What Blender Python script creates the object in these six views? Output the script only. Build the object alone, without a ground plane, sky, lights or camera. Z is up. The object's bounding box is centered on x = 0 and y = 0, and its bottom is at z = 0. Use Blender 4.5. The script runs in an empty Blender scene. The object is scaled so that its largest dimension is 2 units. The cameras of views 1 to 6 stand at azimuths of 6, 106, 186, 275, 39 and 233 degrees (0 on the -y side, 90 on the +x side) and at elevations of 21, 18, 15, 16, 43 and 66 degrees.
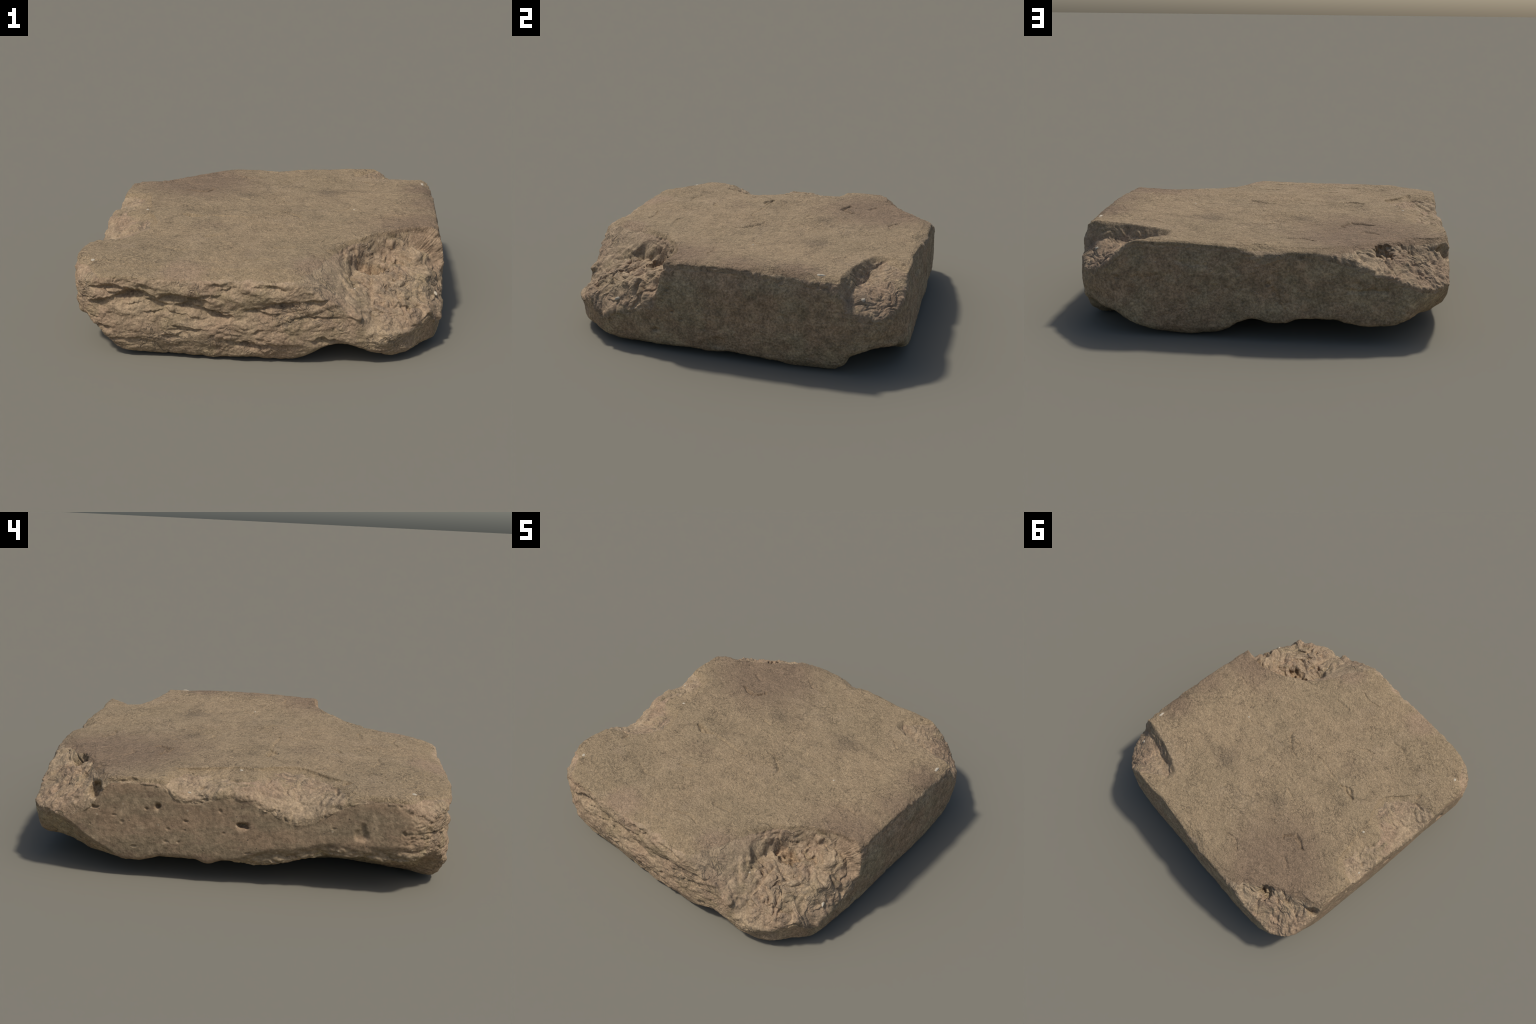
# A worn, broken rectangular slab of sandy stone: flat weathered top, sawn left
# face, rough fractured front, spalled corners, undercut bottom.
import bpy, math
import numpy as np

F32 = np.float32

# ------------------------------------------------------------------ noise ---
def _hash(ix, iy, iz, seed):
    h = (ix.astype(np.uint32) * np.uint32(374761393)
         + iy.astype(np.uint32) * np.uint32(668265263)
         + iz.astype(np.uint32) * np.uint32(2147483647)
         + np.uint32((seed * 974634233) & 0xffffffff))
    h = (h ^ (h >> np.uint32(13))) * np.uint32(1274126177)
    return h ^ (h >> np.uint32(16))

def noise3(x, y, z, seed=0):
    """Gradient noise, roughly -1..1."""
    x = np.asarray(x, F32); y = np.asarray(y, F32); z = np.asarray(z, F32)
    fx, fy, fz = np.floor(x), np.floor(y), np.floor(z)
    ix, iy, iz = fx.astype(np.int32), fy.astype(np.int32), fz.astype(np.int32)
    x = x - fx; y = y - fy; z = z - fz
    u = x * x * x * (x * (x * 6 - 15) + 10)
    v = y * y * y * (y * (y * 6 - 15) + 10)
    w = z * z * z * (z * (z * 6 - 15) + 10)
    def corner(a, b, c):
        h = _hash(ix + a, iy + b, iz + c, seed)
        gx = (h & np.uint32(255)).astype(F32) / F32(127.5) - 1
        gy = ((h >> np.uint32(8)) & np.uint32(255)).astype(F32) / F32(127.5) - 1
        gz = ((h >> np.uint32(16)) & np.uint32(255)).astype(F32) / F32(127.5) - 1
        return gx * (x - a) + gy * (y - b) + gz * (z - c)
    def lerp(a, b, t): return a + (b - a) * t
    r = lerp(lerp(lerp(corner(0, 0, 0), corner(1, 0, 0), u), lerp(corner(0, 1, 0), corner(1, 1, 0), u), v),
             lerp(lerp(corner(0, 0, 1), corner(1, 0, 1), u), lerp(corner(0, 1, 1), corner(1, 1, 1), u), v), w)
    return r * F32(1.3)

def fbm(x, y, z, octaves=4, gain=0.5, seed=0):
    s = 0; a = 1.0
    for o in range(octaves):
        s = s + a * noise3(x, y, z, seed + o * 17)
        x = x * 2.03 + 7.1; y = y * 2.03 - 3.7; z = z * 2.03 + 1.9
        a *= gain
    return s

def ridged(x, y, z, octaves=4, gain=0.5, seed=0):
    s = 0; a = 1.0
    for o in range(octaves):
        n = 1 - np.abs(noise3(x, y, z, seed + o * 17)) * 1.6
        s = s + a * (np.clip(n, 0, 1) ** 2 - 0.45)
        x = x * 2.07 + 3.1; y = y * 2.07 - 5.7; z = z * 2.07 + 2.9
        a *= gain
    return s

def billow(x, y, z, octaves=3, gain=0.45, seed=0, warp=0.0):
    """Rounded lumps parted by thin creases, about -0.4..0.8."""
    if warp:
        wx = warp * fbm(x * .6, y * .6, z * .6 + 5, 2, .5, seed + 3); wy = warp * fbm(x * .6 + 9, y * .6, z * .6, 2, .5, seed + 4)
        x = x + wx; y = y + wy; z = z + wx - wy
    s = 0; a = 1.0
    for o in range(octaves):
        n = np.minimum(np.abs(noise3(x, y, z, seed + o * 17)) * 2.6, 1.2)
        s = s + a * (n - .55)
        x = x * 2.11 + 3.1; y = y * 2.11 - 5.7; z = z * 2.11 + 2.9
        a *= gain
    return s

# ---------------------------------------------------------------- helpers ---
def curve(t, knots):
    """Smooth monotone-ish curve through (t, value) knots."""
    k = sorted(knots)
    kx = np.array([a for a, b in k], float); ky = np.array([b for a, b in k], float)
    d = np.diff(ky) / np.diff(kx)
    m = np.zeros_like(ky)
    m[1:-1] = np.where(d[:-1] * d[1:] > 0, 2 * d[:-1] * d[1:] / (d[:-1] + d[1:] + 1e-12), 0)
    t = np.clip(t, kx[0], kx[-1])
    i = np.clip(np.searchsorted(kx, t, side='right') - 1, 0, len(kx) - 2)
    h = kx[i + 1] - kx[i]; s = (t - kx[i]) / h
    return ((2 * s**3 - 3 * s**2 + 1) * ky[i] + (s**3 - 2 * s**2 + s) * h * m[i]
            + (-2 * s**3 + 3 * s**2) * ky[i + 1] + (s**3 - s**2) * h * m[i + 1])

def sstep(a, b, x):
    t = np.clip((x - a) / (b - a), 0, 1)
    return t * t * (3 - 2 * t)

def smin(a, b, k):
    h = np.clip(0.5 + 0.5 * (b - a) / k, 0, 1)
    return b + (a - b) * h - k * h * (1 - h)

def smax(a, b, k):
    return -smin(-a, -b, k)

def seg_dist(U, V, pts):
    best = np.full(U.shape, 9.0); along = np.zeros(U.shape); tot = 0
    L = sum(math.dist(pts[i], pts[i + 1]) for i in range(len(pts) - 1))
    for (a, b), (c, d) in zip(pts[:-1], pts[1:]):
        ex, ey = c - a, d - b; l2 = ex * ex + ey * ey
        t = np.clip(((U - a) * ex + (V - b) * ey) / l2, 0, 1)
        dd = np.hypot(U - a - t * ex, V - b - t * ey)
        m = dd < best
        best = np.where(m, dd, best); along = np.where(m, (tot + t * math.sqrt(l2)) / L, along)
        tot += math.sqrt(l2)
    return best, along

def poly_sd(U, V, pts):
    """Signed distance to a closed polygon, positive inside."""
    d, _ = seg_dist(U, V, pts + [pts[0]])
    inside = np.zeros(U.shape, bool)
    for (a, b), (c, e) in zip(pts, pts[1:] + pts[:1]):
        if b == e: continue
        inside ^= ((b > V) != (e > V)) & (U < (c - a) * (V - b) / (e - b) + a)
    return np.where(inside, d, -d)

def groove(U, V, pts, width, depth, wob=0.012, seed=0, sharp=2.0):
    """Depth (>=0) of a wandering crack along a polyline."""
    wu = U + wob * fbm(U * 22, V * 22, U * 0 + seed, 3, 0.6, 5 + seed)
    wv = V + wob * fbm(U * 22, V * 22, U * 0 + seed + 9, 3, 0.6, 9 + seed)
    d, t = seg_dist(wu, wv, pts)
    vary = 0.65 + 0.6 * noise3(U * 25, V * 25, U * 0 + seed, 3 + seed)
    w = width * (0.5 + 0.5 * np.sin(np.clip(t, .02, .98) * math.pi))
    return depth * np.clip(vary, .15, 1.2) * np.exp(-(d / w) ** sharp) * sstep(0, .08, t) * sstep(1, .9, t)

def pit(U, V, cu, cv, ru, rv, depth, rag=.35, seed=0, edge=.35):
    q = np.hypot((U - cu) / ru, (V - cv) / rv)
    q = q + rag * noise3(U / ru * .9 + seed, V / rv * .9, U * 0 + seed, 40 + seed)
    return depth * sstep(1, 1 - edge * 2, q)

class Field:
    """A surface value sampled on a fine 2D lattice, looked up bilinearly."""
    def __init__(s, u0, u1, n, v0, v1, m, fn):
        s.u0, s.v0 = u0, v0; s.n, s.m = n, m
        s.su = (n - 1) / (u1 - u0); s.sv = (m - 1) / (v1 - v0)
        U, V = np.meshgrid(np.linspace(u0, u1, n), np.linspace(v0, v1, m), indexing='ij')
        s.g = fn(U, V).astype(F32)
        gu, gv = np.gradient(s.g)
        s.k = (1 / np.sqrt(1 + np.clip((gu * s.su) ** 2 + (gv * s.sv) ** 2, 0, 9))).astype(F32)
    def __call__(s, u, v):
        a = np.clip((u - s.u0) * s.su, 0, s.n - 1.001); b = np.clip((v - s.v0) * s.sv, 0, s.m - 1.001)
        i = a.astype(np.int32); j = b.astype(np.int32); a = a - i; b = b - j
        g = s.g
        h = (g[i, j] * (1 - a) + g[i + 1, j] * a) * (1 - b) + (g[i, j + 1] * (1 - a) + g[i + 1, j + 1] * a) * b
        return h, s.k[i, j]

# ------------------------------------------------------------- side faces ---
CRACK_FRONT = [  # (x, z) runs of the bedding crack across the front
    ([(-1.0, .30), (-.924, .298), (-.86, .296), (-.794, .313), (-.728, .34), (-.635, .383), (-.564, .361),
      (-.511, .334), (-.437, .366), (-.348, .336), (-.25, .334)], .050, .045),
    ([(-.72, .336), (-.619, .34), (-.53, .314), (-.44, .300)], .025, .028),
    ([(-.431, .298), (-.34, .307), (-.278, .28), (-.206, .258), (-.10, .247)], .036, .035),
    ([(.110, .325), (.185, .340), (.308, .349), (.377, .36), (.447, .334), (.50, .310)], .038, .036),
    ([(-.182, .13), (-.092, .109), (-.01, .108), (.03, .08)], .030, .026),
    ([(-.02, .175), (.062, .191), (.130, .235)], .020, .022),
    ([(-.25, .422), (-.159, .43), (-.044, .439), (.097, .425), (.19, .419)], .014, .020),
    ([(-.53, .45), (-.40, .468), (-.30, .455)], .008, .014),
]
_rng = np.random.default_rng(12)
for _k in range(30):                                     # short stacked ledges between the long runs
    _x, _z, _l = _rng.uniform(-.92, .42), _rng.uniform(.10, .43), _rng.uniform(.05, .14)
    CRACK_FRONT.append(([(_x - _l, _z + _rng.uniform(-.02, .02)), (_x, _z), (_x + _l, _z + _rng.uniform(-.025, .015))],
                        _rng.uniform(.010, .026), _rng.uniform(.014, .030)))
def front_surface(x, z):
    y = curve(x, [(-1.05, -.90), (-.95, -.955), (-.8, -.982), (-.5, -.996), (-.2, -1.0), (.1, -1.0), (.3, -.994),
                  (.42, -.978), (.55, -.968), (.75, -.958), (.88, -.905), (1.0, -.85)])
    prof = curve(z, [(-.1, .14), (0, .045), (.06, .018), (.15, .0), (.28, .006), (.36, -.002), (.45, .012), (.52, .05)])
    y = y + prof + .9 * np.clip(.14 - z, 0, 1) * sstep(.55, .75, x) * sstep(0, .05, z) * .35
    # bedding: blocky, elongated along x
    wx = x + .03 * fbm(x * 5, z * 5, x * 0 + 3, 2, .5, 71)
    y = y - .010 * fbm(wx * 3, z * 7, x * 0 + 1.3, 3, .5, 11)
    y = y - .009 * billow(wx * 5, z * 11, x * 0 + 4.1, 3, .5, 23, .5) * sstep(-.45, .35, noise3(x * 3.2, z * 5, x * 0 + 2, 29))
    for n, (pts, depth, width) in enumerate(CRACK_FRONT):
        wz = z + .011 * fbm(x * 20, z * 20, x * 0 + n, 3, .6, 31 + n)
        kx = [p[0] for p in pts]
        c = np.interp(x, kx, [p[1] for p in pts])
        s = wz - c
        fade = sstep(kx[0] - .02, kx[0] + .05, x) * sstep(kx[-1] + .02, kx[-1] - .05, x)
        vary = np.clip(.65 + 1.5 * noise3(x * 7, x * 0 + n, x * 0, 55 + n), .15, 1.3)
        y = y + fade * vary * 1.15 * depth * np.where(s > 0, np.exp(-(s / (width * .22)) ** 2), np.exp(-(s / width) ** 2))
    return y          # stone lies at y greater than this

def back_surface(x, z):
    y = curve(x, [(-1.0, .90), (-.95, .945), (-.85, .972), (-.65, .988), (-.45, 1.0), (-.16, 1.002), (.1, .997), (.35, 1.0),
                  (.55, 1.0), (.75, .985), (.9, .945), (1.0, .90)])
    top = curve(x, [(-1, .0), (-.7, .0), (-.5, -.014), (-.1, -.016), (.12, -.024), (.25, -.042), (.37, -.062), (.5, -.032), (.65, -.035), (1, -.03)])
    y = y + curve(z, [(0, -.035), (.06, -.008), (.15, .0), (.28, -.004), (.36, -.006)]) + top * .55 * sstep(.34, .50, z) + .006 * fbm(x * 2.6, z * 4, x * 0 + 5, 4, .5, 81)
    for n, (pts, w, d) in enumerate([([(-.083, .29), (-.121, .213), (-.16, .146)], .010, .012),
                                     ([(.435, .405), (.341, .39), (.246, .384)], .012, .008),
                                     ([(-.446, .285), (-.547, .28), (-.68, .285)], .012, .014),
                                     ([(.66, .305), (.485, .325)], .014, .008),
                                     ([(-.50, .326), (-.56, .28)], .010, .010)]):
        y = y - groove(x, z, pts, w, d, .014, 60 + n)
    y = y - pit(x, z, -.065, .30, .02, .014, .014, seed=3) - pit(x, z, .72, .30, .02, .015, .01, seed=4)
    return y

def right_surface(y, z):
    x = curve(y, [(-1.0, .86), (-.86, .90), (-.75, .94), (-.6, .968), (-.35, .985), (0, .992), (.4, 1.0), (.65, .995),
                  (.8, .97), (.92, .93), (1.0, .88)])
    prof = curve(z, [(0, -.05), (.05, -.022), (.15, -.004), (.28, .0), (.40, -.003), (.5, -.026)])
    x = x + prof + .007 * fbm(y * 2.6, z * 4, y * 0 + 15, 4, .5, 91)
    for n, (cy, cz, r, d) in enumerate([(-.277, .37, .014, .012), (-.25, .245, .013, .010), (-.2, .205, .016, .010),
                                        (-.355, .123, .025, .018), (-.636, .171, .014, .010), (.0, .09, .06, .016)]):
        x = x - pit(y, z, cy, cz, r, r * .8, d, seed=n)
    return x

def left_surface(y, z):
    x = curve(y, [(-1.0, -.985), (-.85, -1.0), (-.7, -.997), (-.4, -.993), (0, -.993), (.4, -.992), (.7, -.990), (.85, -.98), (1.0, -.93)])
    prof = curve(z, [(.0, .03), (.10, .010), (.2, .0), (.42, .0), (.5, .012)])
    x = x + prof + .0035 * fbm(y * 2, z * 3, y * 0 + 25, 3, .5, 97)
    rough = sstep(-.70, -.86, y + .10 * noise3(y * 6, z * 8, y * 0, 5))          # broken toward the front corner
    x = x + rough * (.016 + .016 * ridged(y * 9, z * 16, y * 0, 4, .6, 41))
    low = sstep(.045, -.02, z - curve(y, [(-.9, .22), (-.6, .20), (-.44, .20), (-.3, .17), (-.07, .13), (.0, .09), (.2, .05), (.6, .05)]))
    x = x + low * (.022 + .02 * ridged(y * 7, z * 12, y * 0 + 3, 3, .6, 43))     # spalled lower edge
    for n, (cy, cz, ru, rv, d) in enumerate([(-.037, .29, .024, .013, .030), (.35, .352, .011, .013, .020), (.40, .339, .008, .006, .010),
                                             (.646, .330, .022, .009, .016), (.22, .294, .012, .008, .010), (-.053, .429, .009, .008, .008),
                                             (-.113, .391, .010, .008, .010), (.066, .354, .008, .009, .007), (.485, .464, .04, .014, .010),
                                             (-.572, .30, .030, .045, .012), (.463, .153, .012, .007, .008), (-.065, .162, .012, .006, .008),
                                             (-.733, .435, .008, .006, .008), (-.758, .31, .010, .016, .010), (.55, .30, .012, .005, .006),
                                             (.13, .40, .018, .006, .008), (-.45, .31, .012, .005, .006), (.30, .25, .008, .006, .006)]):
        x = x + pit(y, z, cy, cz, ru * 1.15, rv * 1.1, d, .8, 20 + n, .3)
    facet = curve(y, [(.45, 0), (.54, .10), (.69, .20), (.78, .265), (.95, .31)])
    x = x + .75 * np.clip(facet - z, 0, 1)
    # many small pores of the cut face
    p = noise3(y * 34, z * 50, y * 0 + 7, 51)
    x = x + .005 * sstep(.55, .8, p)
    return x

# --------------------------------------------------------------- top side ---
SCOOP = [(.50, -1.3), (.50, -.95), (.45, -.84), (.40, -.73), (.37, -.65), (.39, -.56), (.447, -.480), (.57, -.395),
         (.69, -.325), (.80, -.288), (.88, -.285), (.95, -.31), (1.3, -.32), (1.3, -1.3)]
BACK_RIGHT = [(1.3, .645), (.93, .655), (.82, .668), (.70, .69), (.58, .72), (.48, .76), (.44, .85), (.42, 1.3), (1.3, 1.3)]
BACK_LEFT = [(-.43, 1.3), (-.435, .86), (-.5, .815), (-.565, .79), (-.62, .745), (-.67, .722), (-.755, .655), (-.87, .63),
             (-.98, .59), (-1.3, .585), (-1.3, 1.3)]
TOP_CRACKS = [  # polyline, width, depth
    ([(-.435, .49), (-.414, .453), (-.468, .389), (-.53, .402), (-.61, .43)], .010, .026),
    ([(-.375, -.113), (-.454, -.116), (-.535, -.096)], .010, .024),
    ([(-.403, -.12), (-.445, -.144), (-.527, -.112)], .009, .020),
    ([(.169, -.176), (.169, -.094), (.07, -.021), (-.003, -.001)], .010, .013),
    ([(-.069, -.12), (-.143, -.14), (-.283, -.121), (-.387, -.113)], .008, .012),
    ([(-.243, -.407), (-.29, -.449), (-.362, -.468)], .009, .012),
    ([(.175, -.562), (.109, -.569), (.032, -.576)], .013, .012),
    ([(-.159, .211), (-.222, .213)], .007, .010),
    ([(-.62, .60), (-.55, .56), (-.50, .58)], .009, .010), ([(.48, .12), (.43, .04), (.36, .02)], .008, .008),
    ([(-.05, .45), (.03, .50), (.10, .49)], .009, .009), ([(-.55, -.62), (-.47, -.66), (-.36, -.64)], .010, .009),
    ([(.55, .62), (.63, .55)], .008, .008), ([(-.10, -.78), (.02, -.74), (.10, -.77)], .010, .010),
    ([(-.30, .80), (-.22, .74), (-.12, .76)], .010, .010), ([(.62, -.14), (.70, -.10), (.80, -.12)], .009, .009),
]
def edge_ramp(T, d, e, r, p, step):
    """Height of a chipped arris: e at the face, the top level at inset r."""
    t = np.clip(d / r, 0, 1)
    h = e + (T - step - e) * t ** p
    return np.where(d < r, h, T + (d - r) * 1.2)

def top_swell(x, y):
    """Broad undulation of the upper face: a raised right margin, two hollows."""
    g = lambda cx, cy, rx, ry: np.exp(-((x - cx) / rx) ** 2 - ((y - cy) / ry) ** 2)
    return .029 * g(.90, .15, .22, .50) - .014 * g(-.70, -.44, .17, .19) - .022 * g(-.26, .64, .48, .30) - .014 * g(.15, -.55, .35, .25) - .008 * g(.36, -.10, .24, .24) + .009 * g(.66, -.04, .15, .12) - .012 * g(-.1, .97, .5, .12) - .010 * g(-.8, .68, .22, .16)

def top_surface(x, y):
    T = .503 + .008 * x - .05 * np.clip(-y - .2, 0, 2) ** 2 - .05 * np.clip(-x - .5, 0, 2) ** 2
    T = T + top_swell(x, y) + .003 * fbm(x * 2.2, y * 2.2, x * 0 + 2, 3, .5, 101)
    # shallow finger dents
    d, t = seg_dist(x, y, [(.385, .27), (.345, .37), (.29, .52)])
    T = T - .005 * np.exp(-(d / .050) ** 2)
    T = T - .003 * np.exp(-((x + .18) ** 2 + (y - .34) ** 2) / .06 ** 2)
    for n, (pts, w, dep) in enumerate(TOP_CRACKS):
        T = T - groove(x, y, pts, w, dep, .010, 80 + n)
    jag = .010 * fbm(x * 14, y * 14, x * 0 + 6, 3, .55, 111)
    Z = T
    # left arris: two scallops
    e = curve(y, [(-1.0, .25), (-.9, .32), (-.84, .375), (-.75, .455), (-.68, .470), (-.55, .455), (-.44, .402), (-.364, .357), (-.284, .335),
                  (-.22, .360), (-.136, .39), (-.06, .435), (.07, .432), (.15, .407), (.226, .40), (.28, .424), (.337, .467), (.447, .485),
                  (.557, .474), (.603, .43), (.63, .39), (.7, .32), (.78, .285), (.95, .29)])
    r = curve(y, [(-1.0, .16), (-.8, .10), (-.68, .05), (-.55, .10), (-.50, .19), (-.4, .26), (-.27, .335), (-.15, .30), (-.06, .25), (.014, .245),
                  (.136, .22), (.36, .16), (.45, .06), (.6, .05), (.7, .10), (.95, .10)])
    dl = x + .990
    zl = edge_ramp(T, dl + jag, e + .008, r, .66, .014 * sstep(.02, .10, T - e))
    zl = zl + sstep(.02, .1, r - dl) * .008 * billow(x * 8, y * 8, x * 0, 3, .5, 121, .6)
    Z = smin(Z, zl, .003)
    # front arris: rounded and crumbly
    e = curve(x, [(-1.0, .36), (-.9, .395), (-.66, .452), (-.25, .432), (-.1, .42), (.1, .428), (.2, .428), (.35, .36), (.5, .30), (1, .25)])
    r = curve(x, [(-1, .24), (-.85, .20), (-.7, .14), (-.5, .12), (-.2, .11), (.1, .11), (.3, .12), (1, .12)])
    zf = edge_ramp(T, y + 1.0 + .014 * fbm(x * 7, y * 7, x * 0, 3, .5, 131), e, r, .48, 0)
    Z = smin(Z, zf, .02)
    # right arris
    e = curve(y, [(-.4, .46), (-.297, .462), (-.207, .488), (-.147, .47), (0, .495), (.107, .500), (.25, .483), (.39, .48), (.576, .47), (.7, .46)])
    zr = edge_ramp(T, .992 - x + .012 * fbm(x * 12, y * 12, x * 0, 4, .6, 141), e, .065 + 0 * y, .6, 0)
    Z = smin(Z, zr, .012)
    # back arris
    e = curve(x, [(-.6, .40), (-.488, .43), (-.368, .45), (-.267, .465), (-.129, .460), (-.06, .435), (-.018, .43), (.03, .45), (.075, .47), (.196, .484),
                  (.337, .495), (.6, .495)])
    r = curve(x, [(-.6, .16), (-.488, .13), (-.3, .045), (-.129, .055), (-.02, .08), (.08, .05), (.2, .035), (.6, .035)])
    zb = edge_ramp(T, .992 - y + jag, e, r, .7, .002)
    Z = smin(Z, zb, .010)

    # --- big shell-shaped break at the front right corner
    wob = .012 * fbm(x * 7, y * 7, x * 0 + 8, 2, .35, 151)
    s = poly_sd(x, y, SCOOP) + wob
    flank = .474 - .615 * (x - .25) + .318 * (y + .83) + 1.6 * np.clip(y + .60, 0, 1) + 3 * np.clip(x - .58, 0, 1) + .010 * billow(x * 7, y * 7, x * 0, 2, .5, 157, .6)
    Z = smin(Z, np.where(x > .15, flank, 9), .025)   # long ramp on the left of the break
    fl = curve(y, [(-1.1, .10), (-.94, .190), (-.88, .245), (-.82, .288), (-.75, .315), (-.6, .345), (-.42, .395), (-.3, .415)]) - .04 * (x - .65) - .28 * np.clip(x - .66, 0, 1) * sstep(-.52, -.75, y)
    fl = fl - 1.3 * np.clip(x - .88, 0, 1) * sstep(-.28, -.40, y)
    fl = fl + .07 * np.exp(-((x - .47) ** 2 + (y + .86) ** 2) / .08 ** 2)
    fl = fl + .022 * billow(x * 5.5, y * 6.5, x * 0 + 2, 2, .48, 171, .9)
    fl = fl - pit(x, y, .835, -.315, .03, .02, .018, .3, 8)
    fl = fl - groove(x, y, [(.545, -.64), (.53, -.68), (.56, -.72)], .014, .022, .01, 90)
    fl = fl - groove(x, y, [(.74, -.57), (.70, -.60), (.62, -.62)], .015, .026, .01, 91)
    fl = fl - groove(x, y, [(.50, -.87), (.57, -.885), (.62, -.85)], .010, .020, .01, 92)
    fl = fl - groove(x, y, [(.86, -.40), (.92, -.50), (.94, -.60)], .020, .03, .02, 93)
    fl = fl - groove(x, y, [(.42, -.70), (.45, -.80), (.49, -.90), (.51, -.95)], .020, .014, .01, 94)
    zs = np.where(s > 0, T + (fl - T) * np.clip(s / (.035 + .055 * sstep(.56, .44, x)), 0, 1), T - s * 1.5)
    Z = smin(Z, zs, .003)
    # --- back right corner spall
    s = poly_sd(x, y, BACK_RIGHT) + .010 * fbm(x * 10, y * 10, x * 0, 3, .55, 181)
    fl = curve(x, [(.42, .508), (.55, .476), (.65, .452), (.75, .420), (.85, .376), (.93, .322), (1.0, .28)])
    fl = fl + (y - .84) * curve(x, [(.45, .3), (.62, .35), (.75, -.1), (.87, -.55), (1, -.6)]) + .010 * billow(x * 6, y * 8, x * 0, 2, .5, 183, .7)
    zs = np.where(s > 0, T + (fl - T) * np.clip(s / .045, 0, 1), T - s * 1.5)
    Z = smin(Z, zs, .006)
    # --- back left corner break with deep sockets
    s = poly_sd(x, y, BACK_LEFT) + .012 * fbm(x * 8, y * 8, x * 0, 2, .4, 191)
    fl = .356 + .36 * (x + .82) - .40 * (y - .87) + .016 * billow(x * 8, y * 8, x * 0, 4, .5, 193, .8)
    fl = np.minimum(fl, T)
    zs = np.where(s > 0, T + (fl - T) * sstep(0, 1, np.clip((s + .03) / .13, 0, 1)), T - s * 1.5)
    zs = zs - pit(x, y, -.825, .872, .028, .020, .030, .3, 9, .4)
    zs = zs - groove(x, y, [(-.70, .72), (-.78, .74), (-.86, .70), (-.93, .66)], .008, .018, .012, 95)
    zs = zs - groove(x, y, [(-.88, .70), (-.90, .76), (-.95, .78)], .008, .016, .012, 96)
    Z = smin(Z, zs, .005)
    # pits of the left scallops
    for n, (cx, cy, ru, rv, dd) in enumerate([(-.815, -.50, .02, .03, .012), (-.87, -.45, .06, .010, .012), (-.93, .16, .02, .025, .015),
                                              (-.86, -.22, .04, .015, .010), (-.90, .30, .014, .02, .010)]):
        Z = Z - pit(x, y, cx, cy, ru, rv, dd, .5, 30 + n)
    return Z

# ------------------------------------------------------------- under side ---
def bottom_surface(x, y):
    left = curve(y, [(-1, .24), (-.9, .19), (-.8, .165), (-.7, .157), (-.57, .174), (-.44, .173), (-.28, .13), (-.17, .10), (-.08, .09), (.05, .112),
                     (.12, .087), (.185, .111), (.335, .108), (.447, .079), (.54, .085), (.65, .085), (.77, .125), (.86, .165), (.93, .23)])
    right = -.012 + curve(y, [(-1, .25), (-.86, .12), (-.78, .08), (-.71, .055), (-.58, .028), (-.3, .032), (-.17, .04), (-.07, .029), (.07, .047), (.2, .035),
                      (.32, .025), (.5, .004), (.63, .012), (.69, .05), (.73, .117), (.86, .16), (.97, .20)])
    front = curve(x, [(-1, .30), (-.95, .26), (-.9, .2), (-.83, .143), (-.77, .074), (-.71, .025), (-.5, .009), (-.18, .003), (-.05, .02), (.06, .004),
                      (.18, .008), (.28, .06), (.38, .11), (.45, .115), (.58, .068), (.70, .034), (.82, .034), (.89, .07), (1, .12)])
    back = curve(x, [(-1, .30), (-.95, .268), (-.89, .178), (-.785, .124), (-.665, .094), (-.55, .094), (-.47, .11), (-.38, .128), (-.22, .123),
                     (-.15, .097), (-.07, .097), (.01, .116), (.08, .095), (.15, .05), (.22, .023), (.37, .005), (.53, .018), (.65, .059),
                     (.75, .115), (.81, .123), (.87, .141), (1, .2)])
    acc = (.020 - .018 * sstep(.1, .5, x)) / .22 ** 3; w = 1 / .22 ** 3
    for h, d in [(left, np.abs(x + .96)), (right, np.abs(x - .96)), (front, np.abs(y + .94)), (back, np.abs(y - .94))]:
        k = 1 / (np.maximum(d, 0) + .03) ** 3
        acc = acc + h * k; w = w + k
    Z = acc / w
    return np.maximum(Z - .006 + .007 * fbm(x * 3, y * 3, x * 0, 4, .5, 201), -.003)

TOP = Field(-1.12, 1.12, 1121, -1.12, 1.12, 1121, top_surface)
BOT = Field(-1.12, 1.12, 561, -1.12, 1.12, 561, bottom_surface)
FRONT = Field(-1.12, 1.12, 1121, -.12, .64, 381, front_surface)
BACK = Field(-1.12, 1.12, 1121, -.12, .64, 381, back_surface)
RIGHT = Field(-1.12, 1.12, 1121, -.12, .64, 381, right_surface)
LEFT = Field(-1.12, 1.12, 1121, -.12, .64, 381, left_surface)

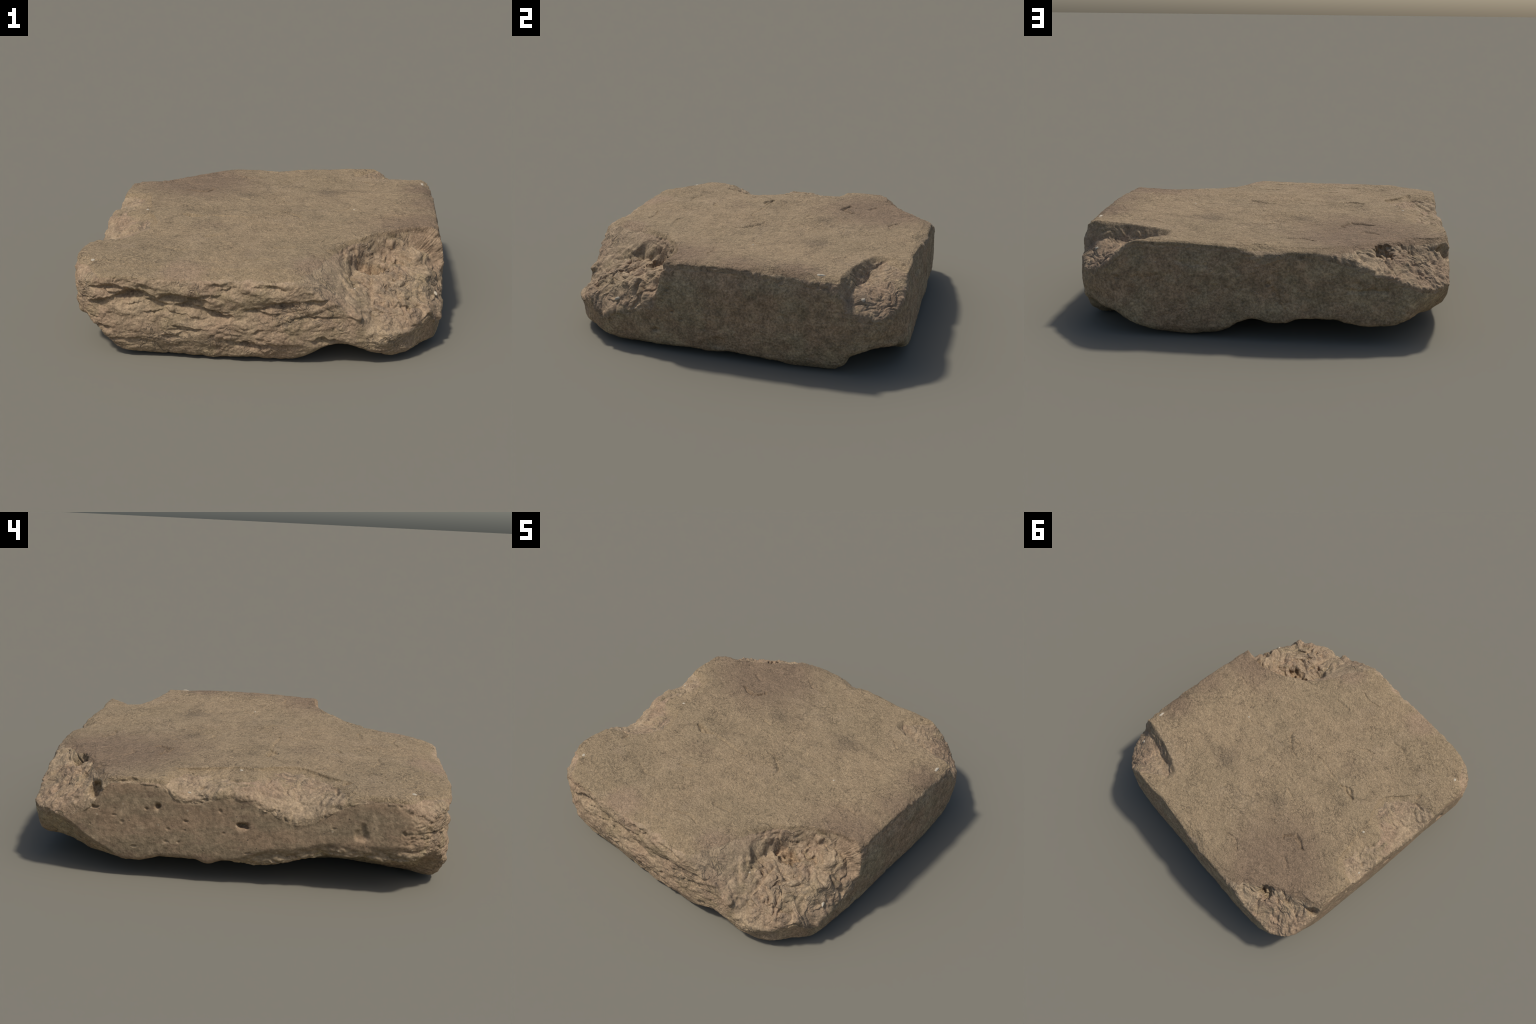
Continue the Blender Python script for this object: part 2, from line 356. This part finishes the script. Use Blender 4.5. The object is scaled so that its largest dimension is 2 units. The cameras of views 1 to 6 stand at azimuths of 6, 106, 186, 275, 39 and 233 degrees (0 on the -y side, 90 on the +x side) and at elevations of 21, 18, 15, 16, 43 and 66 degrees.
CAVITIES = [  # hollows eaten into the broken parts: centre, radii, raggedness
    ((.595, -.515, .375), (.10, .060, .085), .5), ((.70, -.45, .405), (.075, .035, .050), .5), ((.69, -.60, .345), (.05, .022, .030), .6), ((-.950, .645, .405), (.052, .030, .040), .25),
    ((-.640, .815, .430), (.062, .045, .050), .6), ((-.825, .870, .365), (.022, .018, .022), .3), ((-.985, -.037, .29), (.026, .024, .013), .3),
    ((-.870, .800, .385), (.03, .012, .02), .3), ((-.985, .352, .352), (.020, .010, .013), .3)]
def solid(P):
    """Approximate signed distance to the stone, negative inside."""
    x, y, z = P[:, 0], P[:, 1], P[:, 2]
    h, k = FRONT(x, z); f = (h - y) * k
    h, k = BACK(x, z);  b = (y - h) * k
    h, k = RIGHT(y, z); r = (x - h) * k
    h, k = LEFT(y, z);  l = (h - x) * k
    side = smax(smax(f, b, .01), smax(r, l, .01), .075)
    side = smax(side, ((x - y) - 1.67 + .02 * np.sin(z * 17)) * .707, .06)          # rounded front right tip
    side = smax(side, (-(x + y) - 1.85) * .707, .06)                               # rounded front left corner
    side = smax(side, ((x + y) - 1.765 - .030 * sstep(.17, .25, z) + .03 * sstep(.36, .44, z)) * .707, .05)      # blunted back right corner
    h, k = BOT(x, y);   u = (h - z) * k
    h, k = TOP(x, y);   t = (z - h) * k
    f = smax(smax(side, u, .035), t, .012)
    for n, (c, r, rag) in enumerate(CAVITIES):
        q = np.sqrt(((x - c[0]) / r[0]) ** 2 + ((y - c[1]) / r[1]) ** 2 + ((z - c[2]) / r[2]) ** 2)
        m = np.nonzero(q < 2.0)[0]
        if len(m):
            g = (q[m] - 1 + rag * fbm(x[m] * 28, y[m] * 28, z[m] * 28, 2, .5, 500 + n)) * min(r) * .7
            f[m] = smax(f[m], -g, .012)
    return f

# ------------------------------------------------- wrap a lattice around it --
NX, NY, NZ = 560, 560, 170
BX, BY, Z0, Z1 = 1.10, 1.10, -.10, .62
def lattice():
    ids = {}
    vs = []; quads = []
    key = np.full((NX + 1, NY + 1, 2), -1, np.int64)      # top and bottom sheets
    n = 0
    I, J = np.meshgrid(np.arange(NX + 1), np.arange(NY + 1), indexing='ij')
    for s in (0, 1):
        key[:, :, s] = n + np.arange((NX + 1) * (NY + 1)).reshape(NX + 1, NY + 1); n += (NX + 1) * (NY + 1)
        vs.append(np.stack([I.ravel() / NX, J.ravel() / NY, np.full(I.size, float(s))], 1))
    # the ring of side columns
    ring = [(i, 0) for i in range(NX)] + [(NX, j) for j in range(NY)] + [(i, NY) for i in range(NX, 0, -1)] + [(0, j) for j in range(NY, 0, -1)]
    R = np.array(ring)
    side = np.zeros((len(ring), NZ + 1), np.int64)
    side[:, 0] = key[R[:, 0], R[:, 1], 0]; side[:, NZ] = key[R[:, 0], R[:, 1], 1]
    mid = n + np.arange(len(ring) * (NZ - 1)).reshape(len(ring), NZ - 1)
    side[:, 1:NZ] = mid
    kk = np.arange(1, NZ) / NZ
    vs.append(np.stack([np.repeat(R[:, 0] / NX, NZ - 1), np.repeat(R[:, 1] / NY, NZ - 1), np.tile(kk, len(ring))], 1))
    t = key[:, :, 1]; quads.append(np.stack([t[:-1, :-1], t[1:, :-1], t[1:, 1:], t[:-1, 1:]], -1).reshape(-1, 4))
    b = key[:, :, 0]; quads.append(np.stack([b[:-1, :-1], b[:-1, 1:], b[1:, 1:], b[1:, :-1]], -1).reshape(-1, 4))
    s2 = np.roll(side, -1, 0)
    quads.append(np.stack([side[:, :-1], s2[:, :-1], s2[:, 1:], side[:, 1:]], -1).reshape(-1, 4))
    return np.concatenate(vs), np.concatenate(quads)

V, Q = lattice()
OUT = np.stack([(V[:, 0] * 2 - 1) * BX, (V[:, 1] * 2 - 1) * BY, Z0 + V[:, 2] * (Z1 - Z0)], 1).astype(F32)
PLATE = .62
INN = np.stack([np.clip(OUT[:, 0], -PLATE, PLATE), np.clip(OUT[:, 1], -PLATE, PLATE), 
                .20 - .09 * sstep(-.1, .6, OUT[:, 0])], 1).astype(F32)
D = INN - OUT
LEN = np.linalg.norm(D, axis=1, keepdims=True); D = D / LEN
tcur = np.zeros(len(OUT), F32)
active = np.arange(len(OUT))
for it in range(48):
    f = solid(OUT[active] + D[active] * tcur[active, None])
    tcur[active] = np.minimum(tcur[active] + f * .7, LEN[active, 0] * .97)
    active = active[np.abs(f) > 3e-4]
    if len(active) < 50: break
P = OUT + D * tcur[:, None]

def vertex_normals(P):
    a = P[Q[:, 2]] - P[Q[:, 0]]; b = P[Q[:, 3]] - P[Q[:, 1]]
    fn = np.cross(a, b)
    N = np.zeros_like(P)
    for c in range(4):
        for k in range(3):
            N[:, k] += np.bincount(Q[:, c], fn[:, k], len(P)).astype(F32)
    return N / np.maximum(np.linalg.norm(N, axis=1, keepdims=True), 1e-9)

def relax(P, weight, rounds):
    """Even out the wrapped lattice where it crosses steep breaks."""
    a = np.concatenate([Q[:, 0], Q[:, 1], Q[:, 2], Q[:, 3]]); b = np.concatenate([Q[:, 1], Q[:, 2], Q[:, 3], Q[:, 0]])
    n = np.bincount(a, minlength=len(P)) + np.bincount(b, minlength=len(P))
    for _ in range(rounds):
        M = np.stack([(np.bincount(a, P[b, k], len(P)) + np.bincount(b, P[a, k], len(P))) / n for k in range(3)], 1)
        P = P + (M - P) * weight[:, None]
    return P.astype(F32)

def chipped(P):
    x, y, z = P[:, 0], P[:, 1], P[:, 2]
    T0 = top_swell(x, y) + .503 + .008 * x - .05 * np.clip(-y - .2, 0, 2) ** 2 - .05 * np.clip(-x - .5, 0, 2) ** 2
    return (np.abs(z - TOP(x, y)[0]) < .03) * sstep(.006, .03, T0 - z)

P = relax(P, np.full(len(P), .35, F32), 1)
P = relax(P, (.5 * chipped(P) * sstep(.75, .55, TOP(P[:, 0], P[:, 1])[1])).astype(F32), 8)
P = relax(P, (.4 * chipped(P)).astype(F32), 1)
# -------------------------------------------------------- fine 3D relief ----
N = vertex_normals(P)
x, y, z = P[:, 0], P[:, 1], P[:, 2]
flat = np.abs(z - TOP(x, y)[0]) < .03
T0 = top_swell(x, y) + .503 + .008 * x - .05 * np.clip(-y - .2, 0, 2) ** 2 - .05 * np.clip(-x - .5, 0, 2) ** 2
broken = flat * sstep(.012, .035, T0 - z)                       # chipped parts of the upper side
skin = flat * (1 - broken)
sawn = sstep(-.960, -.972, x) * (1 - flat)
front = sstep(-.80, -.90, y) * (1 - flat) * sstep(-.98, -.93, x)
rest = np.clip(1 - broken - skin - sawn - front, 0, 1)
scoop = broken * sstep(.2, .32, x) * sstep(-.25, -.35, y)
d = np.zeros(len(P), F32)
grain = fbm(x * 75, y * 75, z * 75, 2, .6, 301)
mid = fbm(x * 16, y * 16, z * 16, 3, .55, 311)
patchy = sstep(-.3, .5, noise3(x * 3, y * 3, z * 3, 315))
wrinkle = billow(x * 26, y * 26, z * 26, 3, .55, 317, .9)
d += skin * (.0005 * grain + .0016 * mid * (.3 + patchy) + .0022 * wrinkle * patchy ** 2 + .0035 * fbm(x * 6, y * 6, z * 6, 2, .5, 319))
flankm = sstep(.47, .40, x) * sstep(-.55, -.65, y) * sstep(.15, .22, x)
broken_d = broken * (1 - .75 * flankm)
d += broken_d * (.0010 * grain + .0018 * mid + .0065 * (1 - .45 * scoop) * billow(x * 10, y * 10, z * 10, 3, .45, 321, 1.2))
d += scoop * (1 - flankm) * (.0120 * billow(x * 6.5, y * 6.5, z * 6.5, 2, .4, 331, 1.3))
rr = np.hypot(x - .62, (y + .52) * 1.1) + .05 * fbm(x * 7, y * 7, z * 7, 3, .55, 173)
saw = (rr * 15) % 1.0
d += scoop * (1 - flankm) * .013 * (sstep(0, .8, saw) * sstep(1, .9, saw) - .5) * sstep(.05, .12, rr) * sstep(.45, .3, rr) * sstep(-.5, .3, noise3(x * 5, y * 5, z * 5, 177))
d += front * (.0014 * grain + .0025 * mid + .0050 * billow(x * 9, y * 9, z * 18, 3, .5, 341, .9) * (.15 + sstep(-.2, .5, noise3(x * 4, y * 4, z * 6, 345))))
d += rest * (.0012 * grain + .0030 * mid + .0016 * wrinkle)
d += sawn * (.0006 * grain + .0008 * mid)
d -= (skin + rest * .7) * .003 * sstep(.62, .85, noise3(x * 38, y * 38, z * 38, 351))      # small pocks
P = P + N * d[:, None].astype(F32)
P[:, 2] -= P[:, 2].min()
N = vertex_normals(P)

# -------------------------------------------------------------- materials ---
def material(name, build):
    m = bpy.data.materials.new(name); m.use_nodes = True
    nt = m.node_tree; nt.nodes.clear()
    out = nt.nodes.new('ShaderNodeOutputMaterial'); bs = nt.nodes.new('ShaderNodeBsdfPrincipled')
    nt.links.new(bs.outputs[0], out.inputs[0])
    build(nt, bs)
    return m

class NT:
    def __init__(s, nt): s.nt = nt; s.co = nt.nodes.new('ShaderNodeTexCoord').outputs['Object']
    def link(s, a, b):
        if isinstance(a, (int, float, tuple)): b.default_value = a
        else: s.nt.links.new(a, b)
    def noise(s, scale, detail=4, rough=.6, vec=None, dist=0):
        n = s.nt.nodes.new('ShaderNodeTexNoise'); n.inputs['Scale'].default_value = scale
        n.inputs['Detail'].default_value = detail; n.inputs['Roughness'].default_value = rough
        n.inputs['Distortion'].default_value = dist
        s.link(vec or s.co, n.inputs['Vector']); return n.outputs['Fac']
    def voronoi(s, scale, feature='F1', vec=None):
        n = s.nt.nodes.new('ShaderNodeTexVoronoi'); n.feature = feature; n.inputs['Scale'].default_value = scale
        s.link(vec or s.co, n.inputs['Vector']); return n.outputs['Distance']
    def shift(s, v):
        n = s.nt.nodes.new('ShaderNodeMapping'); n.inputs['Location'].default_value = v
        s.link(s.co, n.inputs['Vector']); return n.outputs[0]
    def ramp(s, fac, lo, hi, a=0., b=1.):
        n = s.nt.nodes.new('ShaderNodeMapRange'); n.interpolation_type = 'SMOOTHSTEP'
        n.inputs['From Min'].default_value = lo; n.inputs['From Max'].default_value = hi
        n.inputs['To Min'].default_value = a; n.inputs['To Max'].default_value = b
        s.link(fac, n.inputs['Value']); return n.outputs[0]
    def math(s, op, a, b):
        n = s.nt.nodes.new('ShaderNodeMath'); n.operation = op
        s.link(a, n.inputs[0]); s.link(b, n.inputs[1]); return n.outputs[0]
    def mix(s, fac, a, b, mode='MIX'):
        n = s.nt.nodes.new('ShaderNodeMix'); n.data_type = 'RGBA'; n.blend_type = mode
        s.link(fac, n.inputs[0])
        for v, i in ((a, 6), (b, 7)):
            if isinstance(v, tuple): n.inputs[i].default_value = v + (1,)
            else: s.nt.links.new(v, n.inputs[i])
        return n.outputs[2]
    def spot(s, c, r0, r1, wob=.12, scale=6):
        """Soft stain round a point in object space, with a ragged margin."""
        n = s.nt.nodes.new('ShaderNodeVectorMath'); n.operation = 'DISTANCE'
        s.link(s.co, n.inputs[0]); n.inputs[1].default_value = c
        w = s.math('MULTIPLY', s.math('SUBTRACT', s.noise(scale, 3), .5), wob)
        return s.ramp(s.math('ADD', n.outputs['Value'], w), r0, r1, 1, 0)
    def bump(s, h, strength, dist, prev=None):
        n = s.nt.nodes.new('ShaderNodeBump'); n.inputs['Strength'].default_value = strength; n.inputs['Distance'].default_value = dist
        s.link(h, n.inputs['Height'])
        if prev is not None: s.link(prev, n.inputs['Normal'])
        return n.outputs[0]

TAN = (.335, .243, .143); OLIVE = (.295, .220, .129); BROWN = (.215, .146, .094); PINK = (.312, .218, .138)
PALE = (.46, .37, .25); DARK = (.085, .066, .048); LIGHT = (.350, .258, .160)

def finish(t, bs, col, bumps):
    t.link(col, bs.inputs['Base Color']); bs.inputs['Roughness'].default_value = .92
    bs.inputs['Specular IOR Level'].default_value = .2
    nrm = None
    for h, st, di in bumps: nrm = t.bump(h, st, di, nrm)
    t.link(nrm, bs.inputs['Normal'])

def mottle(t, c, scale, lo, hi, seed=0):
    """Grain: lightness wanders from lo to hi over specks of about 1/scale m."""
    v = (seed, seed * 2.3, seed * .7)
    f = t.ramp(t.noise(scale, 6, .72, t.shift(v)), .33, .67, lo, hi)
    n = t.nt.nodes.new('ShaderNodeVectorMath'); n.operation = 'SCALE'
    t.link(c, n.inputs[0]); t.link(f, n.inputs['Scale']); return n.outputs[0]

def creases(t, scale, width, cover, seed):
    """Thin wandering hairlines, present only in patches."""
    n = t.noise(scale, 4, .55, t.shift((seed, 1 - seed, seed * .5)), 1.2)
    line = t.ramp(t.math('ABSOLUTE', t.math('SUBTRACT', n, .5), 0.), width, 0)
    return t.math('MULTIPLY', line, t.ramp(t.noise(scale * .45, 3, .6, t.shift((seed * 3, 2, 1))), cover, cover + .12))

def weathered(nt, bs):
    t = NT(nt)
    c = t.mix(t.ramp(t.noise(2.2, 5, .6), .35, .65, 0, .7), TAN, OLIVE)
    c = t.mix(t.ramp(t.noise(5, 4, .6, t.shift((3, 1, 2))), .52, .72, 0, .55), c, LIGHT)
    stain = t.math('MAXIMUM', t.spot((-.55, .66, .5), .15, .56, .25, 4), t.spot((.82, -.28, .5), .05, .34, .2, 5))
    stain = t.math('MAXIMUM', stain, t.math('MAXIMUM', t.spot((.93, .10, .5), .02, .24, .2, 5), t.spot((.92, .42, .5), .02, .20, .2, 5)))
    stain = t.math('MAXIMUM', stain, t.ramp(t.noise(3.1, 3, .5, t.shift((7, 2, 5))), .60, .80, 0, .35))
    c = t.mix(t.math('MULTIPLY', stain, .75), c, BROWN)
    pink = t.math('MAXIMUM', t.spot((-.38, -.93, .46), .05, .17, .1, 9), t.spot((.29, -.80, .47), .04, .16, .1, 9))
    c = t.mix(t.math('MULTIPLY', pink, .8), c, PINK)
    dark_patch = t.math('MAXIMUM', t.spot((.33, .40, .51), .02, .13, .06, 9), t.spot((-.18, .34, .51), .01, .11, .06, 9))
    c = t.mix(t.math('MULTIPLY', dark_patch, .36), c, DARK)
    c = mottle(t, c, 130, .76, 1.26)
    c = mottle(t, c, 48, .88, 1.14, 3)
    c = mottle(t, c, 22, .92, 1.09, 4)
    c = mottle(t, c, 7, .95, 1.06, 5)
    cr = t.math('MAXIMUM', creases(t, 20, .020, .50, 1.7), creases(t, 9, .012, .48, 3.3))
    c = t.mix(t.math('MULTIPLY', cr, .32), c, DARK)
    c = t.mix(t.ramp(t.voronoi(26, vec=t.shift((2, 3, 1))), .09, .05, 0, .7), c, PALE)
    c = t.mix(t.ramp(t.voronoi(70, vec=t.shift((5, 3, 1))), .16, .08, 0, .5), c, PALE)
    h = t.math('SUBTRACT', t.noise(60, 6, .7), t.math('MULTIPLY', cr, .25))
    finish(t, bs, c, [(t.noise(24, 4, .6), .5, .02), (h, 1.0, .014)])

def broken_mat(nt, bs):
    t = NT(nt)
    c = t.mix(t.ramp(t.noise(4, 5, .6), .38, .62), LIGHT, PINK)
    c = t.mix(t.ramp(t.noise(7, 4, .6, t.shift((5, 1, 2))), .50, .66, 0, .8), c, OLIVE)
    c = mottle(t, c, 90, .76, 1.22, 5)
    c = mottle(t, c, 20, .80, 1.16, 2)
    cr = creases(t, 11, .050, .50, 2.9)
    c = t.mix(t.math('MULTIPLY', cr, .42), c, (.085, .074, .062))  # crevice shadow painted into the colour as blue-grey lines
    c = t.mix(t.ramp(t.noise(10, 5, .65, t.shift((8, 1, 3)), 1.0), .56, .72, 0, .38), c, (.130, .108, .082))
    c = t.mix(t.ramp(t.voronoi(24, vec=t.shift((1, 3, 1))), .08, .05, 0, .7), c, PALE)
    h = t.math('SUBTRACT', t.noise(45, 6, .68, dist=.6), t.math('MULTIPLY', cr, .5))
    finish(t, bs, c, [(h, .7, .016)])

def sawn_mat(nt, bs):
    t = NT(nt)
    st = nt.nodes.new('ShaderNodeMapping'); st.inputs['Scale'].default_value = (1, .7, 2.2); t.link(t.co, st.inputs['Vector'])
    c = t.mix(t.ramp(t.noise(4, 6, .65, st.outputs[0]), .38, .62), (.250, .186, .114), (.270, .186, .114))
    c = t.mix(t.ramp(t.noise(9, 4, .6, t.shift((2, 7, 1))), .54, .68, 0, .7), c, LIGHT)
    c = t.mix(t.ramp(t.noise(13, 4, .6, st.outputs[0]), .45, .32, 0, .7), c, BROWN)
    c = mottle(t, c, 45, .76, 1.22, 4)
    c = mottle(t, c, 16, .86, 1.12, 6)
    c = t.mix(t.ramp(t.voronoi(22), .10, .05, 0, .8), c, DARK)
    c = t.mix(t.ramp(t.voronoi(17, vec=t.shift((1, 2, 5))), .10, .06, 0, .6), c, PALE)
    finish(t, bs, c, [(t.noise(60, 5, .65), .45, .008)])

def side_mat(nt, bs):
    t = NT(nt)
    c = t.mix(t.ramp(t.noise(3.5, 5, .65), .38, .62), (.325, .248, .148), (.320, .218, .130))
    c = t.mix(t.ramp(t.noise(8, 4, .6, t.shift((4, 4, 2))), .52, .68, 0, .7), c, OLIVE)
    c = mottle(t, c, 80, .68, 1.32, 7)
    c = mottle(t, c, 22, .76, 1.22, 8)
    c = mottle(t, c, 7, .86, 1.12, 9)
    cr = creases(t, 16, .02, .52, 4.1)
    c = t.mix(t.math('MULTIPLY', cr, .35), c, DARK)
    c = t.mix(t.ramp(t.voronoi(30, vec=t.shift((1, 3, 1))), .09, .05, 0, .8), c, PALE)
    finish(t, bs, c, [(t.noise(50, 6, .7), .6, .014)])

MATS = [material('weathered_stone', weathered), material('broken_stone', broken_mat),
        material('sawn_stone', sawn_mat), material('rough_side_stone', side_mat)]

# ------------------------------------------------------------------- mesh ---
def make_mesh(name, P, Q):
    me = bpy.data.meshes.new(name)
    me.vertices.add(len(P)); me.vertices.foreach_set('co', P.astype(F32).ravel())
    me.loops.add(Q.size); me.loops.foreach_set('vertex_index', Q.astype(np.int32).ravel())
    me.polygons.add(len(Q)); me.polygons.foreach_set('loop_start', np.arange(len(Q), dtype=np.int32) * 4)
    me.update(calc_edges=True)
    me.polygons.foreach_set('use_smooth', np.ones(len(Q), bool))
    return me

me = make_mesh('stone_slab', P, Q)
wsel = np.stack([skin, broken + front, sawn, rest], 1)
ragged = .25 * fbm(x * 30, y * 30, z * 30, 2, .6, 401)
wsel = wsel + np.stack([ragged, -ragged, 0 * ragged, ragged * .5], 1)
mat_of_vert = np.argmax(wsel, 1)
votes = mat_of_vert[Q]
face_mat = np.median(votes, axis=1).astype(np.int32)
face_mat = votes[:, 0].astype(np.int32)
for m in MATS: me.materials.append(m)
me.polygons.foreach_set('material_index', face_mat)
slab = bpy.data.objects.new('stone_slab', me)
bpy.context.scene.collection.objects.link(slab)
slab['label'] = 'worn square slab of tan sandstone with broken corners'
slab['category'] = 'rock'

# pale pebbles set into the stone
def pebble_mat(nt, bs):
    t = NT(nt)
    c = t.mix(t.ramp(t.noise(60, 4, .6), .35, .65), (.55, .48, .37), (.42, .35, .25))
    finish(t, bs, c, [(t.noise(140, 3, .6), .5, .003)])
pm = material('pale_pebble_stone', pebble_mat)

def pebble_mesh(seed):
    n, m = 20, 12
    th, ph = np.meshgrid(np.linspace(0, 2 * np.pi, n, endpoint=False), np.linspace(0, np.pi, m), indexing='ij')
    p = np.stack([np.sin(ph) * np.cos(th), np.sin(ph) * np.sin(th), np.cos(ph)], -1).reshape(-1, 3)
    p = p * (1 + .25 * noise3(p[:, 0] * 1.4 + seed, p[:, 1] * 1.4, p[:, 2] * 1.4, seed))[:, None]
    i = np.arange(n * m).reshape(n, m); j = np.roll(i, -1, 0)
    return make_mesh('pebble', p, np.stack([i[:, :-1], i[:, 1:], j[:, 1:], j[:, :-1]], -1).reshape(-1, 4))

shapes = [pebble_mesh(s) for s in range(3)]
for s in shapes: s.materials.append(pm)
PEBBLES = [  # where, half sizes, turn
    ((-.887, -.795, .472), (.012, .012, .006), .3), ((.921, .552, .517), (.010, .024, .008), 0), ((.932, -.604, .269), (.009, .022, .010), .5),
    ((.876, .762, .395), (.014, .014, .010), 1), ((.487, .055, .514), (.007, .007, .004), 0), ((-.76, .0, .48), (.011, .009, .005), .4),
    ((-.95, .22, .41), (.010, .008, .006), .8), ((.49, -.746, .335), (.008, .008, .005), 0)]
for n, (c, sz, rot) in enumerate(PEBBLES):
    k = np.argmin(((P - np.array(c)) ** 2).sum(1))
    o = bpy.data.objects.new('pebble', shapes[n % 3])
    o.location = P[k] - N[k] * min(sz) * .35; o.scale = sz; o.rotation_euler = (rot * .3, rot * .2, rot)
    o.parent = slab
    bpy.context.scene.collection.objects.link(o)
